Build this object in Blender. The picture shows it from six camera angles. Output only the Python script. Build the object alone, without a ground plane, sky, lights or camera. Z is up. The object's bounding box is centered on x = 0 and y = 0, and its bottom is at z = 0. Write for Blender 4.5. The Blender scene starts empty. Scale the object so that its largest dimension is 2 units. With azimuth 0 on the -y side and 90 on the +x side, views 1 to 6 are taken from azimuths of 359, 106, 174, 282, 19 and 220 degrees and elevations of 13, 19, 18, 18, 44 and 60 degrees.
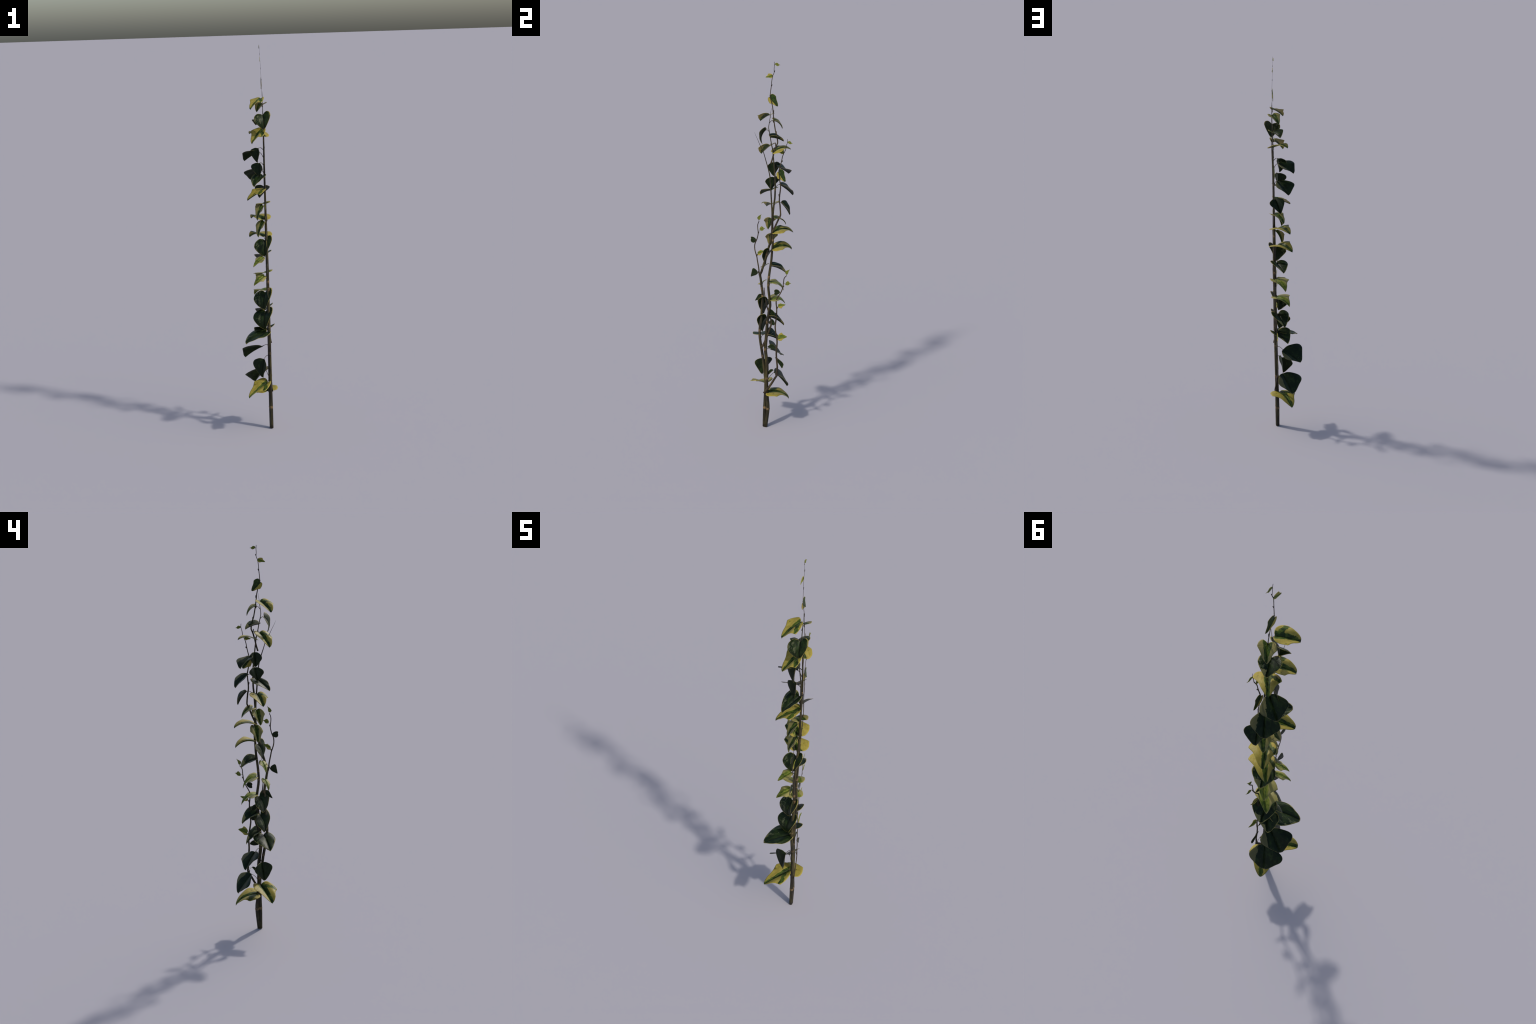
# Variegated ivy: two climbing stems with thin side shoots, all flat against an
# (absent) wall at x = 0.05, and broad leaves standing off to the -x side.
import bpy, math, random
from mathutils import Vector

rng = random.Random(7)
WALL_X = 0.05


# ------------------------------------------------------------------ materials
class Nodes:
    def __init__(self, name):
        self.mat = bpy.data.materials.new(name)
        self.mat.use_nodes = True
        self.t = self.mat.node_tree
        self.bsdf = self.t.nodes["Principled BSDF"]

    def new(self, kind, **props):
        n = self.t.nodes.new(kind)
        for k, v in props.items():
            setattr(n, k, v)
        return n

    def link(self, a, b):
        self.t.links.new(a, b)

    def put(self, sock, v):
        if hasattr(v, "is_output"):
            self.link(v, sock)
        else:
            sock.default_value = v

    def math(self, op, a, b=0.0, c=None, clamp=False):
        n = self.new("ShaderNodeMath", operation=op, use_clamp=clamp)
        self.put(n.inputs[0], a)
        self.put(n.inputs[1], b)
        if c is not None:
            self.put(n.inputs[2], c)
        return n.outputs[0]

    def step(self, v, lo, hi):
        n = self.new("ShaderNodeMapRange", interpolation_type="SMOOTHSTEP")
        self.put(n.inputs["Value"], v)
        n.inputs["From Min"].default_value = lo
        n.inputs["From Max"].default_value = hi
        return n.outputs[0]

    def mix(self, f, a, b):
        n = self.new("ShaderNodeMix", data_type="RGBA")
        self.put(n.inputs[0], f)
        for s, v in ((n.inputs[6], a), (n.inputs[7], b)):
            self.put(s, v if hasattr(v, "is_output") else (*v, 1.0))
        return n.outputs[2]

    def noise(self, vec, scale, detail=3.0, rough=0.6, w=None):
        n = self.new("ShaderNodeTexNoise")
        if w is not None:
            n.noise_dimensions = "4D"
            self.link(w, n.inputs["W"])
        self.link(vec, n.inputs["Vector"])
        n.inputs["Scale"].default_value = scale
        n.inputs["Detail"].default_value = detail
        n.inputs["Roughness"].default_value = rough
        return n.outputs["Fac"]

    def bump(self, h, strength, dist):
        n = self.new("ShaderNodeBump")
        n.inputs["Strength"].default_value = strength
        n.inputs["Distance"].default_value = dist
        self.link(h, n.inputs["Height"])
        self.link(n.outputs[0], self.bsdf.inputs["Normal"])


CENTRE = 0.30  # height, on the midrib, of the point the outline is measured from
YELLOW, PALE = (0.285, 0.235, 0.045), (0.235, 0.205, 0.075)
GREEN, DEEP, DARK = (0.060, 0.092, 0.011), (0.016, 0.030, 0.006), (0.0062, 0.0125, 0.0032)
LIME, KHAKI, GREY = (0.165, 0.185, 0.026), (0.105, 0.097, 0.040), (0.075, 0.085, 0.042)


def leaf_material(name, kind, outline):
    """Colour on the unfolded leaf: Generated coordinates are those of the flat blade."""
    m = Nodes(name)
    tc = m.new("ShaderNodeTexCoord")
    sep = m.new("ShaderNodeSeparateXYZ")
    m.link(tc.outputs["Generated"], sep.inputs[0])
    u = m.math("MULTIPLY_ADD", sep.outputs[0], 2.0, -1.0)
    v = m.math("MULTIPLY_ADD", sep.outputs[1], 1.0 - outline.low, outline.low)
    comb = m.new("ShaderNodeCombineXYZ")
    m.link(u, comb.inputs[0])
    m.link(v, comb.inputs[1])
    flat = comb.outputs[0]
    info = m.new("ShaderNodeObjectInfo")
    w = m.math("MULTIPLY", info.outputs["Random"], 37.0)
    au = m.math("ABSOLUTE", u)
    dv = m.math("SUBTRACT", v, CENTRE)
    ang = m.math("ARCTAN2", dv, au)
    t = m.math("MULTIPLY_ADD", ang, 1 / math.pi, 0.5)
    cur = m.new("ShaderNodeFloatCurve")
    pts = cur.mapping.curves[0].points
    n = 24
    for i in range(n + 1):
        a = -math.pi / 2 + math.pi * i / n
        loc = (i / n, outline.radius(a) / 1.2)
        if i == 0:
            pts[0].location = loc
        elif i == n:
            pts[1].location = loc
        else:
            pts.new(*loc)
    cur.mapping.update()
    m.link(t, cur.inputs["Value"])
    rad = m.math("MULTIPLY", cur.outputs[0], 1.2)
    rho = m.math("SQRT", m.math("ADD", m.math("MULTIPLY", au, au), m.math("MULTIPLY", dv, dv)))
    edge = m.math("DIVIDE", rho, rad)
    coarse = m.noise(flat, 3.2, 4, 0.65, w)
    fine = m.noise(flat, 11.0, 3, 0.6, w)
    jag = m.math("ADD", m.math("MULTIPLY_ADD", coarse, 0.34, -0.17), m.math("MULTIPLY_ADD", fine, 0.12, -0.06))
    # distance to the midrib and to the veins that run into the side lobes
    ca, sa = math.cos(0.26), math.sin(0.26)
    along = m.math("ADD", m.math("MULTIPLY", au, ca), m.math("MULTIPLY", v, sa))
    lobe = m.math("ABSOLUTE", m.math("SUBTRACT", m.math("MULTIPLY", m.math("SUBTRACT", v, 0.03), ca), m.math("MULTIPLY", au, sa)))
    rib = m.math("ABSOLUTE", u)
    veins = m.math("MINIMUM", rib, lobe)
    vein_line = m.math("ADD", m.math("MULTIPLY", m.math("SUBTRACT", 1.0, m.step(rib, 0.0, 0.035)), 0.75),
                       m.math("MULTIPLY", m.math("SUBTRACT", 1.0, m.step(veins, 0.0, 0.025)), 0.25))
    margin = m.step(m.math("ADD", edge, m.math("MULTIPLY", jag, 0.75)), 0.935, 0.975)
    tone = m.noise(flat, 5.0, 3, 0.6, w)
    if kind == "variegated":
        width = m.math("MULTIPLY_ADD", m.math("SUBTRACT", 1.0, v), 0.21, 0.10)
        f1 = m.math("SUBTRACT", m.math("ADD", rib, jag), width)
        f2 = m.math("ADD", m.math("ADD", lobe, jag), m.math("MULTIPLY_ADD", m.step(m.math("MULTIPLY", u, -1.0), -0.05, 0.25), -0.12, 0.015))
        f = m.math("MINIMUM", f1, f2)
        green = m.mix(m.step(tone, 0.42, 0.58), DEEP, GREEN)
        pale = m.mix(m.step(tone, 0.35, 0.65), (0.215, 0.172, 0.030), m.mix(m.step(tone, 0.55, 0.75), YELLOW, PALE))
        col = m.mix(m.step(f, -0.012, 0.012), green, pale)
        edge_col = YELLOW
        margin = m.math("MULTIPLY", margin, m.math("SUBTRACT", 1.0, m.step(v, 0.78, 0.9)))
    elif kind == "green_centre":
        width = m.math("MULTIPLY_ADD", m.math("SUBTRACT", 1.0, v), 0.34, 0.10)
        f = m.math("SUBTRACT", m.math("ADD", rib, jag), width)
        green = m.mix(m.step(tone, 0.40, 0.62), DEEP, GREEN)
        pale = m.mix(m.step(tone, 0.45, 0.7), (0.20, 0.175, 0.055), PALE)
        col = m.mix(m.step(f, -0.015, 0.02), green, pale)
        edge_col = PALE
    elif kind == "lime":
        f = m.math("ADD", m.math("ADD", rib, jag), m.math("MULTIPLY", m.step(u, -0.2, 0.1), -0.2))
        green = m.mix(m.step(tone, 0.38, 0.60), GREEN, LIME)
        pale = m.mix(m.step(tone, 0.45, 0.7), (0.24, 0.215, 0.065), PALE)
        col = m.mix(m.step(f, 0.30, 0.36), green, pale)
        edge_col = (0.26, 0.23, 0.075)
    elif kind == "heart":
        col = m.mix(m.step(tone, 0.45, 0.65), DARK, DEEP)
        mott = m.math("MULTIPLY", m.step(m.math("ADD", coarse, m.math("MULTIPLY", fine, 0.4)), 0.72, 0.80),
                      m.step(m.math("ADD", rib, m.math("MULTIPLY", u, 0.5)), 0.30, 0.6))
        col = m.mix(mott, col, GREY)
        if outline is HEART and "blotched" in name:
            blotch = m.math("MULTIPLY", m.step(m.math("SUBTRACT", u, jag), 0.10, 0.13), m.step(m.math("ADD", v, jag), 0.62, 0.66))
            col = m.mix(m.math("MULTIPLY", blotch, 0.85), col, PALE)
        edge_col = (0.23, 0.195, 0.055)
    elif kind == "dark":
        col = m.mix(m.step(tone, 0.45, 0.7), DARK, DEEP)
        side = m.step(m.math("SUBTRACT", m.math("ADD", u, m.math("ADD", m.math("MULTIPLY", jag, 1.3), m.math("MULTIPLY_ADD", m.noise(flat, 26.0, 2, 0.6, w), 0.10, -0.05))), m.math("MULTIPLY", v, 0.35)), 0.36, 0.39)
        col = m.mix(side, col, KHAKI)
        spot = m.math("MULTIPLY", m.step(fine, 0.62, 0.70), m.step(v, 0.35, 0.6))
        col = m.mix(m.math("MULTIPLY", spot, 0.55), col, GREY)
        margin = m.step(m.math("ADD", edge, m.math("MULTIPLY", jag, 0.4)), 0.97, 0.995)
        edge_col = (0.13, 0.11, 0.040)
    elif kind == "dark_plain":
        col = m.mix(m.step(tone, 0.45, 0.7), DARK, DEEP)
        margin = m.step(m.math("ADD", edge, m.math("MULTIPLY", jag, 0.4)), 0.955, 0.985)
        edge_col = (0.13, 0.11, 0.040)
    elif kind == "half_yellow":
        f = m.math("SUBTRACT", jag, u)
        col = m.mix(m.step(f, 0.22, 0.26), m.mix(m.step(tone, 0.45, 0.7), (0.013, 0.028, 0.005), (0.03, 0.06, 0.01)), YELLOW)
        edge_col = (0.2, 0.165, 0.05)
    elif kind == "young":
        f = m.math("ADD", m.math("SUBTRACT", rib, m.math("MULTIPLY", u, 0.4)), jag)
        col = m.mix(m.step(f, 0.32, 0.38), m.mix(m.step(tone, 0.4, 0.62), GREEN, (0.13, 0.16, 0.02)), YELLOW)
        edge_col = YELLOW
    elif kind == "bud":
        col = m.mix(m.step(tone, 0.45, 0.6), (0.07, 0.095, 0.014), (0.20, 0.20, 0.030))
        edge_col = (0.24, 0.22, 0.045)
    col = m.mix(margin, col, edge_col)
    light = m.mix(0.35, col, (0.25, 0.28, 0.10))
    col = m.mix(m.math("MULTIPLY", vein_line, 0.16), col, light)
    m.link(col, m.bsdf.inputs["Base Color"])
    m.bsdf.inputs["Roughness"].default_value = 0.44
    m.bsdf.inputs["Specular IOR Level"].default_value = 0.15
    h = m.math("SUBTRACT", m.math("MULTIPLY", tone, 0.5), m.math("MULTIPLY", vein_line, 0.4))
    m.bump(h, 0.5, 0.005)
    return m.mat


def stem_material(name, light, dark, accent, zscale):
    m = Nodes(name)
    tc = m.new("ShaderNodeTexCoord")
    mp = m.new("ShaderNodeMapping")
    mp.inputs["Scale"].default_value = (1.0, 1.0, zscale)
    m.link(tc.outputs["Object"], mp.inputs[0])
    streak = m.noise(mp.outputs[0], 95.0, 4, 0.65)
    zone = m.noise(tc.outputs["Object"], 13.0, 2, 0.5)
    col = m.mix(m.step(streak, 0.35, 0.65), dark, light)
    col = m.mix(m.math("MULTIPLY", m.step(zone, 0.50, 0.62), 0.75), col, dark)
    col = m.mix(m.math("MULTIPLY", m.step(m.noise(tc.outputs["Object"], 70.0, 3, 0.7), 0.60, 0.72), 0.4), col, accent)
    m.link(col, m.bsdf.inputs["Base Color"])
    m.bsdf.inputs["Roughness"].default_value = 0.55
    m.bsdf.inputs["Specular IOR Level"].default_value = 0.3
    m.bump(streak, 0.4, 0.002)
    return m.mat


# ------------------------------------------------------------ leaf flat outline
class Outline:
    """Half outline of the unfolded blade (u sideways, v from petiole to tip)."""

    def __init__(self, half, corners=()):
        pts = [Vector(p) for p in half]
        dense = []
        for i in range(len(pts) - 1):
            p1, p2 = pts[i], pts[i + 1]
            p0 = pts[i - 1] if i > 0 and i not in corners else p1 * 2 - p2
            p3 = pts[i + 2] if i + 2 < len(pts) and i + 1 not in corners else p2 * 2 - p1
            for k in range(12):
                t = k / 12
                dense.append(0.5 * ((2 * p1) + (p2 - p0) * t + (2 * p0 - 5 * p1 + 4 * p2 - p3) * t * t
                                    + (3 * p1 - p0 - 3 * p2 + p3) * t ** 3))
        dense.append(pts[-1])
        self.pol = sorted((math.atan2(p.y - CENTRE, max(p.x, 0.0)), math.hypot(p.x, p.y - CENTRE)) for p in dense)
        n = 64
        self.flat = []
        for k in range(2 * n):
            a = -math.pi / 2 + math.pi * k / n
            s = 1.0
            b = a
            if a > math.pi / 2:
                b, s = math.pi - a, -1.0
            self.flat.append((s * math.cos(b) * self.radius(b), CENTRE + math.sin(b) * self.radius(b)))
        wide = max(abs(p[0]) for p in self.flat)
        self.flat = [(p[0] / wide, p[1]) for p in self.flat]
        self.low = min(p[1] for p in self.flat)
        top = max(p[1] for p in self.flat)
        self.flat = [(p[0], self.low + (p[1] - self.low) * (1 - self.low) / (top - self.low)) for p in self.flat]

    def radius(self, a):
        pol = self.pol
        if a <= pol[0][0]:
            return pol[0][1]
        for (a0, r0), (a1, r1) in zip(pol, pol[1:]):
            if a0 <= a <= a1:
                return r0 + (r1 - r0) * ((a - a0) / (a1 - a0) if a1 > a0 else 0)
        return pol[-1][1]


LOBE_V = 0.27
IVY = Outline([(0, 0.0), (0.20, -0.10), (0.55, -0.13), (0.86, 0.02), (1.0, 0.27), (0.71, 0.44), (0.55, 0.58), (0.40, 0.76), (0.18, 0.93), (0, 1)], corners=(4,))
POINTED = Outline([(0, 0.0), (0.20, -0.09), (0.52, -0.11), (0.84, 0.03), (1.0, 0.27), (0.66, 0.43), (0.47, 0.57), (0.31, 0.75), (0.12, 0.93), (0, 1)], corners=(4,))
HEART = Outline([(0, 0.01), (0.22, -0.09), (0.58, -0.12), (0.91, 0.04), (1.0, 0.27), (0.90, 0.44), (0.72, 0.60), (0.47, 0.78), (0.20, 0.94), (0, 1)])
BROAD = Outline([(0, 0.0), (0.35, -0.025), (0.70, 0.055), (0.93, 0.15), (1.0, 0.27), (0.90, 0.42), (0.68, 0.58), (0.43, 0.76), (0.17, 0.94), (0, 1)])
ROUND = Outline([(0, 0.0), (0.5, 0.04), (0.87, 0.18), (1.0, 0.42), (0.92, 0.68), (0.68, 0.87), (0.35, 0.97), (0, 1)])
BUD = Outline([(0, 0.0), (0.35, -0.05), (0.75, 0.08), (1.0, 0.27), (0.80, 0.48), (0.36, 0.66), (0.16, 0.82), (0, 1)])

GREEN_STEM = stem_material("olive_bark", (0.052, 0.043, 0.012), (0.012, 0.0095, 0.0050), (0.070, 0.049, 0.021), 0.12)
SHOOT_STEM = stem_material("young_bark", (0.052, 0.038, 0.015), (0.016, 0.011, 0.007), (0.066, 0.030, 0.015), 0.15)
NODE_BARK = stem_material("node_scar_bark", (0.175, 0.112, 0.048), (0.045, 0.031, 0.014), (0.22, 0.15, 0.075), 0.5)
PETIOLE = stem_material("petiole_skin", (0.085, 0.070, 0.028), (0.035, 0.028, 0.014), (0.12, 0.07, 0.03), 0.3)

STYLE = {
    "variegated": (IVY, leaf_material("variegated_leaf", "variegated", IVY)),
    "green_centre": (IVY, leaf_material("green_centred_leaf", "green_centre", IVY)),
    "lime": (POINTED, leaf_material("lime_leaf", "lime", POINTED)),
    "heart": (HEART, leaf_material("dark_mottled_leaf", "heart", HEART)),
    "heart_blotched": (HEART, leaf_material("dark_blotched_leaf", "heart", HEART)),
    "dark": (BROAD, leaf_material("dark_leaf", "dark", BROAD)),
    "dark_plain": (BROAD, leaf_material("dark_small_leaf", "dark_plain", BROAD)),
    "round": (ROUND, leaf_material("round_dark_leaf", "dark_plain", ROUND)),
    "half_yellow": (IVY, leaf_material("half_yellow_leaf", "half_yellow", IVY)),
    "young": (POINTED, leaf_material("young_leaf", "young", POINTED)),
    "bud": (BUD, leaf_material("bud_leaf", "bud", BUD)),
}

# --------------------------------------------------------------------- objects
plant = bpy.data.objects.new("ivy_plant", None)
bpy.context.scene.collection.objects.link(plant)
plant["label"] = "tall slender climbing ivy with variegated yellow-green leaves"
plant["category"] = "ivy"


def add_object(name, mesh, mat, parent):
    ob = bpy.data.objects.new(name, mesh)
    bpy.context.scene.collection.objects.link(ob)
    mesh.materials.append(mat)
    ob.parent = parent
    return ob


def make_leaf(base, tip, right, left, style, parent, name="leaf", arch=0.12, dome=(0.06, 0.06), wave=0.02):
    """Bend the flat blade so that petiole point, tip and both side lobes land on their marks."""
    outline, mat = STYLE[style]
    B, T, R, L = map(Vector, (base, tip, right, left))
    axis = T - B
    size = axis.length
    N = (R - L).cross(axis).normalized()
    if N.dot(Vector((-0.5, 0.0, 1.0))) < 0:
        R, L, N = L, R, -N
        dome = dome[::-1]
    rings, flat = 11, outline.flat
    n = len(flat)
    verts = [(0.0, CENTRE)]
    for i in range(1, rings + 1):
        r = i / rings
        verts += [(p[0] * r, CENTRE + (p[1] - CENTRE) * r) for p in flat]
    faces = [(0, 1 + k, 1 + (k + 1) % n) for k in range(n)]
    for i in range(rings - 1):
        a, b = 1 + i * n, 1 + (i + 1) * n
        faces += [(a + k, b + k, b + (k + 1) % n, a + (k + 1) % n) for k in range(n)]
    mesh = bpy.data.meshes.new(name)
    mesh.from_pydata([(p[0], p[1], 0.0) for p in verts], [], faces)
    for poly in mesh.polygons:
        poly.use_smooth = True
    ob = add_object(name, mesh, mat, parent)
    ob.location = B

    def midrib(v):
        h = 4 * v * (1 - v) if v > 0 else 4 * v
        return axis * v + N * (arch * size * h)

    dR, dL = (R - B) - midrib(LOBE_V), (L - B) - midrib(LOBE_V)
    ph = rng.uniform(0, 6.28)
    ob.shape_key_add(name="flat")
    key = ob.shape_key_add(name="grown")
    key.value = 1.0
    for i, (u, v) in enumerate(verts):
        a = abs(u)
        d = dR if u >= 0 else dL
        lift = dome[0 if u >= 0 else 1] * 4 * a * (1 - a) - 0.018 * math.exp(-(u / 0.07) ** 2)
        lift += wave * math.sin(ph + 7.0 * v + 5.0 * u) * a
        p = midrib(v) + d * a + N * (lift * size)
        key.data[i].co = p
    sol = ob.modifiers.new("thickness", "SOLIDIFY")
    sol.thickness = 0.0009
    sol.offset = 0.0
    return ob


def tube(name, pts, radii, mat, parent, flat=1.0, sides=10, sub=4):
    """Swept stem: spline through pts, radius per point, squashed in x by `flat`."""
    P = [Vector(p) for p in pts]
    path, rad = [], []
    for i in range(len(P) - 1):
        p1, p2 = P[i], P[i + 1]
        p0 = P[i - 1] if i else p1 * 2 - p2
        p3 = P[i + 2] if i + 2 < len(P) else p2 * 2 - p1
        for k in range(sub):
            t = k / sub
            path.append(0.5 * ((2 * p1) + (p2 - p0) * t + (2 * p0 - 5 * p1 + 4 * p2 - p3) * t * t
                               + (3 * p1 - p0 - 3 * p2 + p3) * t ** 3))
            rad.append(radii[i] + (radii[i + 1] - radii[i]) * t)
    path.append(P[-1])
    rad.append(radii[-1])
    verts, faces = [], []
    for i, c in enumerate(path):
        tan = (path[min(i + 1, len(path) - 1)] - path[max(i - 1, 0)]).normalized()
        ex = Vector((1, 0, 0))
        if abs(tan.x) > 0.95:
            ex = Vector((0, 0, 1))
        e1 = (ex - tan * ex.dot(tan)).normalized()
        e2 = tan.cross(e1)
        for k in range(sides):
            a = 2 * math.pi * k / sides
            verts.append(c + e1 * (math.cos(a) * rad[i] * flat) + e2 * (math.sin(a) * rad[i]))
    m = len(path)
    for i in range(m - 1):
        for k in range(sides):
            a, b = i * sides + k, i * sides + (k + 1) % sides
            faces.append((a, b, b + sides, a + sides))
    faces.append(tuple(range(sides - 1, -1, -1)))
    faces.append(tuple(range((m - 1) * sides, m * sides)))
    mesh = bpy.data.meshes.new(name)
    mesh.from_pydata(verts, [], faces)
    for poly in mesh.polygons:
        poly.use_smooth = True
    return add_object(name, mesh, mat, parent)


def on_wall(path, x=WALL_X):
    return [(x, y, z) for y, z in path]


# ------------------------------------------------------------------ main stems
STEM_A = [(0.0028, 0.0), (0.0119, 0.1123), (0.0054, 0.1818), (-0.0003, 0.2741), (0.0002, 0.3521), (-0.0048, 0.4085),
          (-0.0119, 0.4641), (-0.0104, 0.5208), (-0.0079, 0.5817), (-0.0061, 0.6265), (-0.0009, 0.6671), (0.0014, 0.6933),
          (0.0064, 0.7248), (-0.0001, 0.7741), (-0.007, 0.8273), (-0.0055, 0.8813), (0.0001, 0.9356), (0.005, 0.9787),
          (0.0068, 1.0186), (0.0099, 1.0819), (0.0062, 1.1335), (0.0038, 1.1952), (0.0059, 1.2365), (0.0086, 1.2777),
          (0.0125, 1.3161), (0.0128, 1.3666), (0.0115, 1.4065), (0.0071, 1.446), (0.0028, 1.4852), (-0.0067, 1.5606),
          (-0.0137, 1.5892), (-0.0208, 1.6237), (-0.0266, 1.6503), (-0.0314, 1.675), (-0.0291, 1.6984), (-0.0259, 1.7236),
          (-0.0229, 1.7526), (-0.0206, 1.7738)]
STEM_B = [(-0.0052, 0.0), (-0.0056, 0.109), (-0.0044, 0.18), (-0.0046, 0.2734), (-0.0136, 0.3382), (-0.0246, 0.4166),
          (-0.0348, 0.4717), (-0.0426, 0.5156), (-0.0471, 0.5599), (-0.0451, 0.6049), (-0.0392, 0.6613), (-0.0378, 0.7248),
          (-0.0362, 0.7797), (-0.0428, 0.8222), (-0.0493, 0.8645), (-0.0532, 0.8898), (-0.0463, 0.9079), (-0.0378, 0.9411),
          (-0.0283, 0.9743), (-0.0201, 1.015), (-0.008, 1.0587), (-0.0006, 1.1014), (0.0033, 1.1331), (0.0025, 1.195),
          (0.0012, 1.2359), (-0.0026, 1.2764), (-0.0058, 1.314), (-0.0091, 1.3541), (-0.0135, 1.3939), (-0.0164, 1.4236),
          (-0.0234, 1.4527), (-0.0324, 1.4816), (-0.0402, 1.5046), (-0.0535, 1.5447), (-0.0621, 1.5611), (-0.0727, 1.5797),
          (-0.0834, 1.6022), (-0.094, 1.6227), (-0.1047, 1.6451)]


def taper(path, table):
    out = []
    for _, z in path:
        for (z0, r0), (z1, r1) in zip(table, table[1:]):
            if z <= z1 or (z1, r1) == table[-1]:
                f = min(1.0, max(0.0, (z - z0) / (z1 - z0)))
                out.append(r0 + (r1 - r0) * f)
                break
    return out


TAPER_A = [(0.0, 0.0100), (0.11, 0.0105), (0.4, 0.0092), (0.75, 0.0068), (1.1, 0.0055), (1.35, 0.0042), (1.55, 0.0028), (1.70, 0.0016), (1.775, 0.0004)]
TAPER_B = [(0.0, 0.0085), (0.11, 0.0088), (0.4, 0.0072), (0.75, 0.0066), (1.05, 0.0056), (1.25, 0.0040), (1.45, 0.0026), (1.56, 0.0016), (1.645, 0.0003)]
stem_a = tube("stem", on_wall(STEM_A), taper(STEM_A, TAPER_A), GREEN_STEM, plant, sides=14)
stem_b = tube("stem", on_wall(STEM_B, 0.0515), taper(STEM_B, TAPER_B), GREEN_STEM, plant, sides=14)

# pale leaf scars that ring the stems: (height, on stem A?)
for z, on_a in [(0.118, False), (0.113, True), (0.294, True), (0.466, True), (0.4255, False), (0.5736, False), (0.6253, True),
                (0.8835, True), (0.838, True), (0.8135, False), (0.7711, False), (1.01, False), (1.09, True), (1.36, True), (1.528, True)]:
    path, tab = (STEM_A, TAPER_A) if on_a else (STEM_B, TAPER_B)
    for (y0, z0), (y1, z1) in zip(path, path[1:]):
        if z0 <= z <= z1:
            y = y0 + (y1 - y0) * (z - z0) / (z1 - z0)
            s = (y1 - y0) / (z1 - z0)
    r = taper([(0, z)], tab)[0]
    x = WALL_X if on_a else 0.0515
    hs = [-0.008, -0.004, 0.0, 0.004, 0.008]
    tube("node_scar", [(x, y + s * h, z + h) for h in hs], [r * 0.98, r * 1.05, r * 1.09, r * 1.05, r * 0.98], NODE_BARK, stem_a if on_a else stem_b, sides=14, sub=2)

# ----------------------------------------------------------------- side shoots
SHOOTS = {
    "crown": [(-0.0126, 1.4935), (-0.0045, 1.524), (0.0006, 1.55), (0.0096, 1.5817), (0.0152, 1.5939), (0.0178, 1.6059),
              (0.0128, 1.6345), (0.005, 1.659), (-0.0009, 1.6874), (-0.0058, 1.7158), (-0.0097, 1.7442), (-0.0136, 1.7725),
              (-0.0194, 1.7967), (-0.0259, 1.8144), (-0.0294, 1.833), (-0.0289, 1.8481), (-0.026, 1.8804), (-0.024, 1.9086),
              (-0.0208, 1.9312), (-0.0144, 1.9466), (-0.0151, 1.9651), (-0.0146, 1.98), (-0.0157, 2.0)],
    "upper": [(-0.0006, 1.1212), (0.0158, 1.1533), (0.0367, 1.2053), (0.0442, 1.2226), (0.0458, 1.2351), (0.0411, 1.2814),
              (0.0375, 1.2987), (0.0374, 1.329), (0.0404, 1.3596), (0.0406, 1.3836), (0.0356, 1.4091), (0.0341, 1.4249),
              (0.029, 1.4542), (0.0351, 1.4826), (0.0411, 1.5088), (0.0453, 1.5329), (0.0507, 1.5491), (0.0599, 1.5695),
              (0.0616, 1.577), (0.064, 1.5928), (0.0684, 1.6087), (0.0677, 1.6261)],
    "outer": [(-0.0573, 0.8849), (-0.0626, 0.9271), (-0.0712, 0.9686), (-0.0748, 0.9867), (-0.0863, 1.0233), (-0.0871, 1.0549),
              (-0.0774, 1.0813), (-0.0709, 1.1135), (-0.0739, 1.1444), (-0.0738, 1.1652), (-0.0677, 1.1825)],
    "long": [(-0.0096, 0.2072), (0.0217, 0.2548), (0.0484, 0.3058), (0.0585, 0.326), (0.0565, 0.3532), (0.058, 0.3735),
             (0.0522, 0.4181), (0.0496, 0.463), (0.0519, 0.5197), (0.044, 0.5632), (0.0383, 0.6068), (0.0421, 0.6517),
             (0.0435, 0.6739), (0.0435, 0.7041), (0.0389, 0.7471), (0.0434, 0.7695), (0.0592, 0.7979), (0.0707, 0.8276),
             (0.0749, 0.8562), (0.078, 0.8866), (0.0898, 0.9032)],
    "short": [(-0.0286, 0.4818), (-0.0164, 0.5063), (0.0013, 0.5608), (0.0128, 0.6028), (0.0164, 0.6256), (0.0089, 0.6576),
              (-0.0051, 0.6968), (-0.0122, 0.722), (-0.0219, 0.76), (-0.0271, 0.7919), (-0.03, 0.8197)],
}
WIDTHS = {"crown": (0.0042, 0.0012), "upper": (0.0050, 0.0012), "outer": (0.0037, 0.0020), "long": (0.0064, 0.0022), "short": (0.0066, 0.0022)}
shoot = {}


def shoot_x(z):
    return 0.0505 - 0.009 * max(0.0, min(1.0, (z - 1.72) / 0.28))


for key, path in SHOOTS.items():
    r0, r1 = WIDTHS[key]
    n = len(path) - 1
    rad = [r0 + (r1 - r0) * (i / n) ** 0.8 for i in range(n + 1)]
    # the shoot leaves the front of its stem, then lies back against the wall
    pts = [(shoot_x(z) + {"outer": 0.002, "crown": 0.004, "upper": 0.007}.get(key, 0.011) * max(0.0, 1 - i / 3), y, z) for i, (y, z) in enumerate(path)]
    shoot[key] = tube("shoot", pts, rad, SHOOT_STEM, plant, flat=0.22 if key == "crown" else 0.35, sides=8)

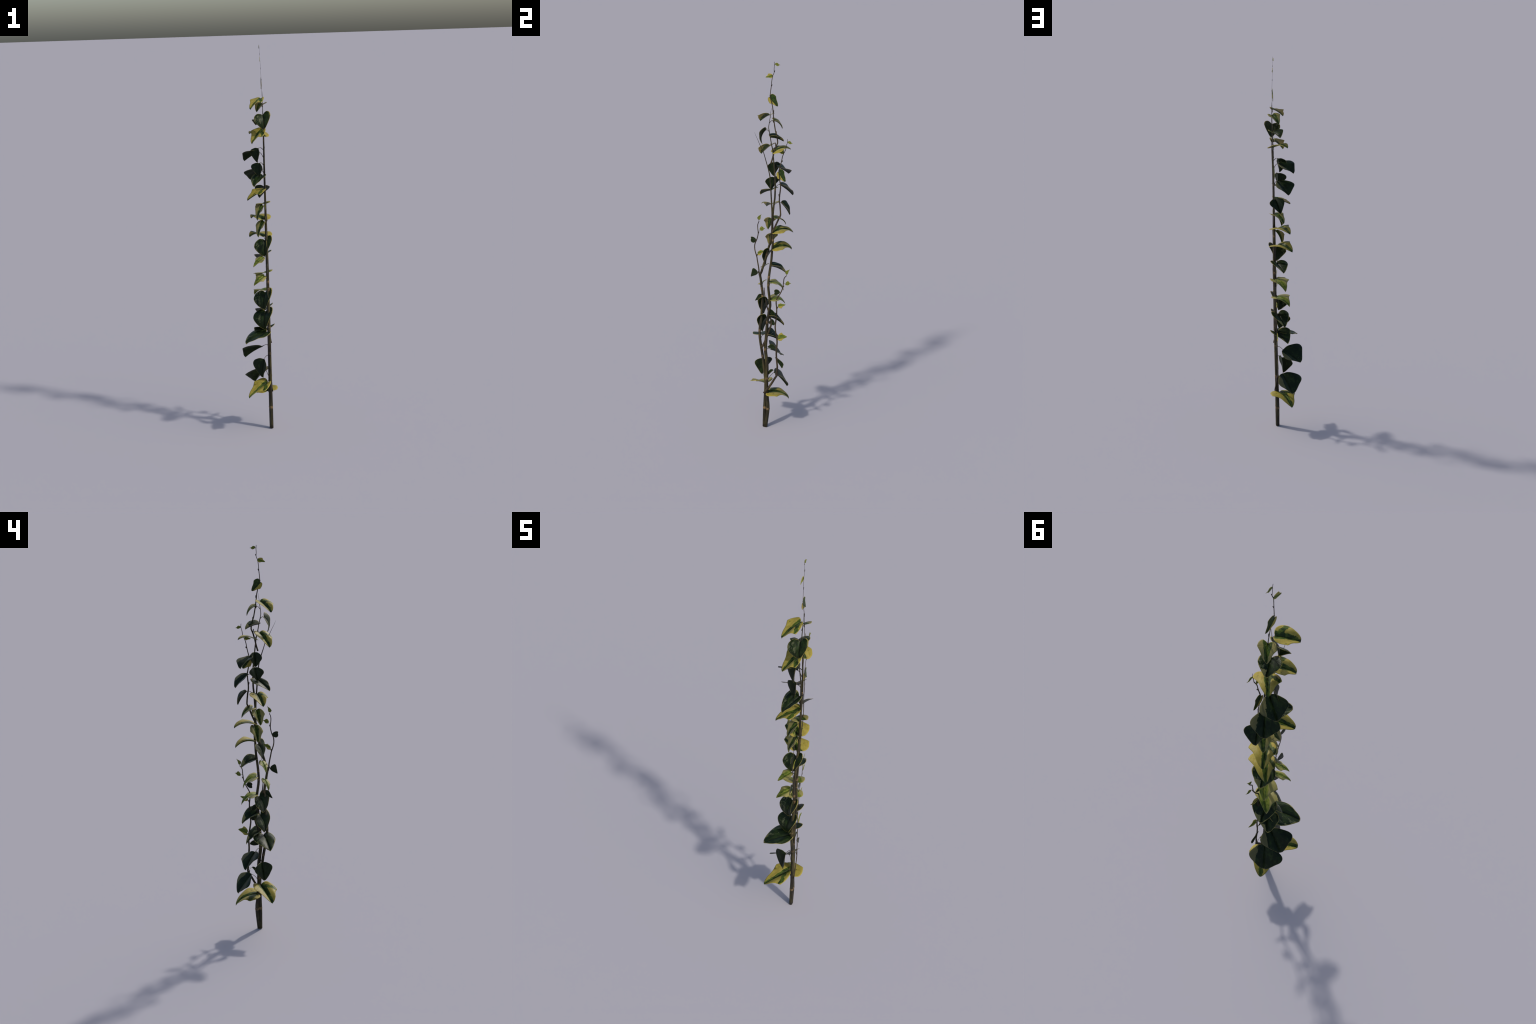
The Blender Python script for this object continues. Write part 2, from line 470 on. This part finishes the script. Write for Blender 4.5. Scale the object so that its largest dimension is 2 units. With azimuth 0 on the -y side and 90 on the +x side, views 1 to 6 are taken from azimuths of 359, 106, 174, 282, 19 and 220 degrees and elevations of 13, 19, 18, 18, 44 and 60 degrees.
# cut-off side stubs left on the shoots
for key, a, b in [
    ("crown", (-0.013, 1.9504), (-0.0103, 1.958)), ("crown", (-0.025, 1.8804), (-0.0208, 1.8892)), ("crown", (-0.0286, 1.8274), (-0.0328, 1.8337)),
    ("crown", (-0.008, 1.7501), (-0.0076, 1.7644)), ("crown", (0.0094, 1.6458), (0.0085, 1.6603)), ("crown", (0.0085, 1.5855), (0.0065, 1.6019)),
    ("crown", (-0.0064, 1.7023), (-0.0107, 1.7134)), ("upper", (0.0355, 1.2093), (0.0336, 1.2224)), ("upper", (0.0436, 1.2689), (0.0432, 1.2811)),
    ("upper", (0.0366, 1.3229), (0.0325, 1.3375)), ("upper", (0.0411, 1.3797), (0.042, 1.3878)), ("upper", (0.0432, 1.5071), (0.0469, 1.5144)),
    ("outer", (-0.07, 1.1157), (-0.0671, 1.1244)), ("outer", (-0.0749, 0.9888), (-0.072, 1.0008)), ("outer", (-0.0619, 0.8993), (-0.0667, 0.9062)),
    ("long", (0.0512, 0.3179), (0.0486, 0.3323)), ("long", (0.0537, 0.5289), (0.0524, 0.5366)), ("long", (0.0378, 0.62), (0.034, 0.6272)),
    ("long", (0.0454, 0.7109), (0.0481, 0.7223)), ("long", (0.0746, 0.8368), (0.0784, 0.8448)), ("short", (0.0103, 0.6157), (0.0026, 0.6234)),
    ("long", (0.0587, 0.4146), (0.0584, 0.4237)),
]:
    x = shoot_x(a[1])
    a, b = Vector((x, *a)), Vector((x, *b))
    thick = 0.0016 if b.z > 1.75 else 0.0026
    tube("twig_stub", [a, (a + b) / 2, b], [thick, thick, thick * 0.85], SHOOT_STEM, shoot[key], flat=0.6, sides=7, sub=2)

# small leaves of the shoots, pressed flat against the wall: petiole, tip and both lobes as (y, z)
SHOOT_LEAVES = [
    ("crown", "bud", (-0.011, 1.9885), (0.0163, 1.9859), (-0.0025, 1.9956), (0.001, 1.9796)),
    ("crown", "young", (-0.0234, 1.9329), (-0.0577, 1.9214), (-0.0452, 1.9402), (-0.0308, 1.9184)),
    ("crown", "half_yellow", (-0.0286, 1.8264), (0.0116, 1.7843), (0.0001, 1.8344), (-0.0312, 1.795)),
    ("upper", "bud", (0.0699, 1.6089), (0.0972, 1.6047), (0.0799, 1.6166), (0.0815, 1.6012)),
    ("upper", "young", (0.0499, 1.5602), (0.0196, 1.5533), (0.0401, 1.5671), (0.0418, 1.5457)),
    ("upper", "half_yellow", (0.0296, 1.4533), (0.0659, 1.4064), (0.057, 1.4591), (0.0253, 1.416)),
    ("outer", "bud", (-0.0779, 1.1988), (-0.0559, 1.2214), (-0.0721, 1.2088), (-0.0637, 1.1902)),
    ("outer", "bud", (-0.0623, 1.1375), (-0.0331, 1.1484), (-0.0555, 1.155), (-0.0496, 1.1318)),
    ("outer", "round", (-0.0789, 1.078), (-0.1092, 1.0836), (-0.0944, 1.0922), (-0.0946, 1.0602)),
    ("outer", "young", (-0.0701, 1.0064), (-0.034, 1.0248), (-0.0539, 1.0271), (-0.0541, 0.9979)),
    ("outer", "dark_plain", (-0.0672, 0.8997), (-0.1046, 0.8719), (-0.0952, 0.9194), (-0.0763, 0.8844)),
    ("long", "bud", (0.0824, 0.9245), (0.1077, 0.9401), (0.0898, 0.9308), (0.0931, 0.9096)),
    ("long", "bud", (0.0865, 0.8535), (0.1169, 0.8642), (0.0961, 0.8735), (0.0991, 0.8499)),
    ("long", "round", (0.0585, 0.8053), (0.0282, 0.7999), (0.0417, 0.8196), (0.0427, 0.7879)),
    ("long", "young", (0.0522, 0.7284), (0.0907, 0.7406), (0.0632, 0.7435), (0.0695, 0.7156)),
    ("short", "dark_plain", (-0.0064, 0.7064), (0.0339, 0.6626), (0.027, 0.6917), (0.0094, 0.6769)),
    ("long", "dark_plain", (0.0345, 0.625), (0.0014, 0.6266), (0.0199, 0.6465), (0.0258, 0.6115)),
    ("long", "young", (0.0582, 0.542), (0.1056, 0.557), (0.0755, 0.5771), (0.0755, 0.5291)),
    ("long", "dark_plain", (0.0432, 0.4268), (0.083, 0.3686), (0.0901, 0.3983), (0.0638, 0.3927)),
    ("long", "dark_plain", (0.0451, 0.4803), (-0.0016, 0.4794), (0.0225, 0.5019), (0.0234, 0.4727)),
    ("long", "dark_plain", (0.0365, 0.3492), (0.003, 0.3088), (0.0145, 0.3465), (0.0193, 0.3324)),
    ("short", "dark_plain", (-0.035, 0.7733), (-0.0777, 0.7386), (-0.0585, 0.778), (-0.0556, 0.7496)),
]


def nearest(path, y, z):
    return min(path, key=lambda p: (p[0] - y) ** 2 + (p[1] - z + 0.012) ** 2)


for key, style, base, tip, lobe_1, lobe_2 in SHOOT_LEAVES:
    x = shoot_x(base[1]) - 0.0008
    make_leaf(*[(x, *p) for p in (base, tip, lobe_1, lobe_2)], style, shoot[key], name="small_leaf", arch=0.015, dome=(0.015, 0.015), wave=0.004)
    y, z = nearest(SHOOTS[key], *base)
    mid = ((base[0] + y) / 2, (base[1] + z) / 2 + 0.002)
    tube("petiole", [(x, y, z), (x, *mid), (x, *base)], [0.0011, 0.0008, 0.0007], PETIOLE, shoot[key], sides=6, sub=3)

# ----------------------------------------------------------------- large leaves
# petiole point, tip, lobe nearer the wall, lobe away from the wall, arch of the midrib
LEAVES = [
    ("variegated", (0.033, -0.013, 0.257), (-0.0655, -0.0943, 0.2073), (0.0226, -0.1016, 0.245), (-0.035, 0.003, 0.262), 0.06),
    ("variegated", (0.033, 0.008, 0.205), (-0.0198, 0.1121, 0.1571), (0.0837, 0.0695, 0.2091), (-0.0459, 0.0301, 0.2005), 0.36),
    ("variegated", (0.041, -0.030, 1.738), (-0.0126, -0.0948, 1.6928), (0.0442, -0.0955, 1.7267), (-0.0109, -0.0312, 1.7333), 0.10),
    ("variegated", (0.046, -0.025, 1.585), (-0.0097, -0.0849, 1.5248), (0.0473, -0.0875, 1.5627), (-0.0111, -0.0195, 1.580), 0.10),
    ("green_centre", (0.050, -0.005, 1.712), (0.0217, 0.0319, 1.6695), (0.0705, 0.023, 1.7131), (0.009, -0.0045, 1.716), 0.30),
    ("variegated", (0.045, -0.003, 1.553), (-0.0179, 0.0694, 1.5599), (0.0697, 0.0481, 1.566), (-0.017, -0.0016, 1.57), 0.34),
    ("variegated", (0.046, -0.007, 1.2804), (-0.0403, -0.0569, 1.2402), (0.0229, -0.0683, 1.2705), (-0.0125, 0.0158, 1.2819), 0.08),
    ("heart", (0.0486, -0.0473, 1.6603), (0.0525, -0.062, 1.589), (0.0861, -0.0631, 1.6628), (0.0044, -0.0707, 1.6396), 0.42),
    ("heart_blotched", (0.0476, -0.0215, 1.6257), (0.016, 0.0391, 1.6048), (0.0679, 0.0231, 1.6406), (-0.0023, -0.0165, 1.6365), 0.16),
    ("heart", (0.0382, -0.0318, 0.5428), (-0.0721, -0.0884, 0.4996), (0.0221, -0.0945, 0.5356), (-0.0329, 0.0054, 0.5371), 0.10),
    ("heart", (0.0439, -0.0089, 1.3536), (-0.0052, -0.082, 1.3106), (0.045, -0.055, 1.351), (-0.0137, 0.001, 1.3522), 0.10),
    ("dark_plain", (0.0453, 0.0439, 1.2941), (0.0237, 0.087, 1.2277), (0.0779, 0.087, 1.2785), (0.0021, 0.0648, 1.2888), 0.12),
    ("heart", (0.0424, -0.0093, 1.0242), (0.0394, -0.0265, 0.943), (0.078, -0.033, 1.0315), (-0.013, -0.0195, 0.9963), 0.40),
    ("heart_blotched", (0.0417, 0.0036, 0.9421), (0.0109, 0.0741, 0.9056), (0.0725, 0.0545, 0.9571), (-0.0139, 0.0179, 0.9462), 0.16),
    ("heart", (0.0365, -0.0125, 0.7507), (0.0315, -0.0335, 0.6631), (0.07, -0.054, 0.755), (-0.0241, -0.0094, 0.7195), 0.42),
    ("heart_blotched", (0.039, 0.0032, 0.6536), (0.0098, 0.0753, 0.6043), (0.0738, 0.055, 0.6718), (-0.0162, 0.0047, 0.661), 0.16),
    ("heart", (0.0367, -0.0151, 0.6496), (0.0309, -0.0378, 0.5572), (0.0687, -0.0549, 0.6552), (-0.0287, -0.0122, 0.6191), 0.42),
    ("heart_blotched", (0.045, 0.0, 0.545), (-0.0085, 0.0512, 0.5008), (0.0742, 0.0357, 0.5634), (-0.0216, -0.0081, 0.563), 0.14),
    ("dark", (0.0223, 0.0328, 0.3229), (-0.0271, 0.096, 0.2292), (0.048, 0.1082, 0.2964), (-0.0789, 0.0287, 0.2956), 0.10),
    ("dark", (0.0152, 0.0099, 0.452), (-0.0768, 0.0418, 0.3863), (0.0081, 0.0749, 0.4253), (-0.0825, -0.0255, 0.4622), 0.10),
    ("dark_plain", (0.019, -0.0226, 0.3929), (0.0121, -0.0378, 0.2952), (0.031, -0.0758, 0.3684), (-0.0381, 0.001, 0.3672), 0.10),
    ("dark", (0.0293, 0.0287, 1.383), (-0.0164, 0.0881, 1.3228), (0.0413, 0.0939, 1.3693), (-0.0504, 0.0378, 1.369), 0.10),
    ("dark", (0.0264, 0.0124, 1.4716), (-0.0476, 0.0533, 1.4255), (0.0085, 0.0805, 1.4572), (-0.05, -0.0015, 1.4771), 0.10),
    ("dark_plain", (0.027, -0.0008, 1.4182), (0.0266, -0.0145, 1.352), (0.0399, -0.0437, 1.3963), (-0.0164, 0.015, 1.3987), 0.10),
    ("dark_plain", (0.0232, -0.0025, 1.4932), (0.0184, -0.0063, 1.4212), (0.0278, -0.0385, 1.4683), (-0.018, 0.0147, 1.474), 0.10),
    ("lime", (0.030, -0.0316, 0.9388), (-0.021, -0.0608, 0.8973), (0.0249, -0.0618, 0.9198), (-0.0082, -0.025, 0.934), 0.14),
    ("lime", (0.0506, 0.008, 0.8494), (0.0017, 0.065, 0.8004), (0.0714, 0.0447, 0.8567), (-0.023, 0.0086, 0.846), 0.36),
    ("lime", (0.0339, -0.0409, 0.8442), (-0.0214, -0.073, 0.8028), (0.0268, -0.0729, 0.8232), (-0.0091, -0.0371, 0.8415), 0.14),
    ("lime", (0.0463, 0.0118, 0.7549), (-0.0175, 0.0703, 0.7189), (0.0623, 0.0509, 0.7594), (-0.0257, 0.0072, 0.7598), 0.36),
    ("green_centre", (0.039, -0.0034, 1.1979), (0.009, -0.0303, 1.1305), (0.0311, -0.0493, 1.1845), (0.0, 0.0094, 1.1863), 0.18),
    ("green_centre", (0.0423, 0.0047, 1.1144), (0.0109, -0.0163, 1.0413), (0.0318, -0.0387, 1.0952), (-0.0006, 0.0204, 1.0997), 0.18),
    ("variegated", (0.0352, 0.0071, 1.1293), (-0.0222, 0.0974, 1.1214), (0.0721, 0.0728, 1.144), (-0.0237, 0.023, 1.1485), 0.34),
    ("variegated", (0.0326, 0.0087, 1.0408), (-0.033, 0.0911, 1.0238), (0.0751, 0.0709, 1.0494), (-0.027, 0.0308, 1.0651), 0.34),
    ("green_centre", (0.0509, 0.0228, 1.2066), (0.0062, 0.0647, 1.1673), (0.0671, 0.0504, 1.2142), (0.003, 0.005, 1.21), 0.38),
]
for style, base, tip, lobe_1, lobe_2, arch in LEAVES:
    # leaves turned to -y hump towards the wall and hang flat on the far side
    bulge = (0.09, 0.0) if style == "variegated" and tip[1] < 0 else (0.035, 0.035)
    make_leaf(base, tip, lobe_1, lobe_2, style, plant, arch=0.42 * arch, dome=bulge)
    y, z = nearest([p for p in STEM_A + STEM_B], base[1], base[2])
    start = Vector((0.047, y, z))
    end = Vector(base)
    mid = (start + end) / 2 + Vector((0, 0, 0.006))
    tube("petiole", [start, mid, end], [0.0017, 0.0013, 0.0012], PETIOLE, plant, sides=7, sub=4)
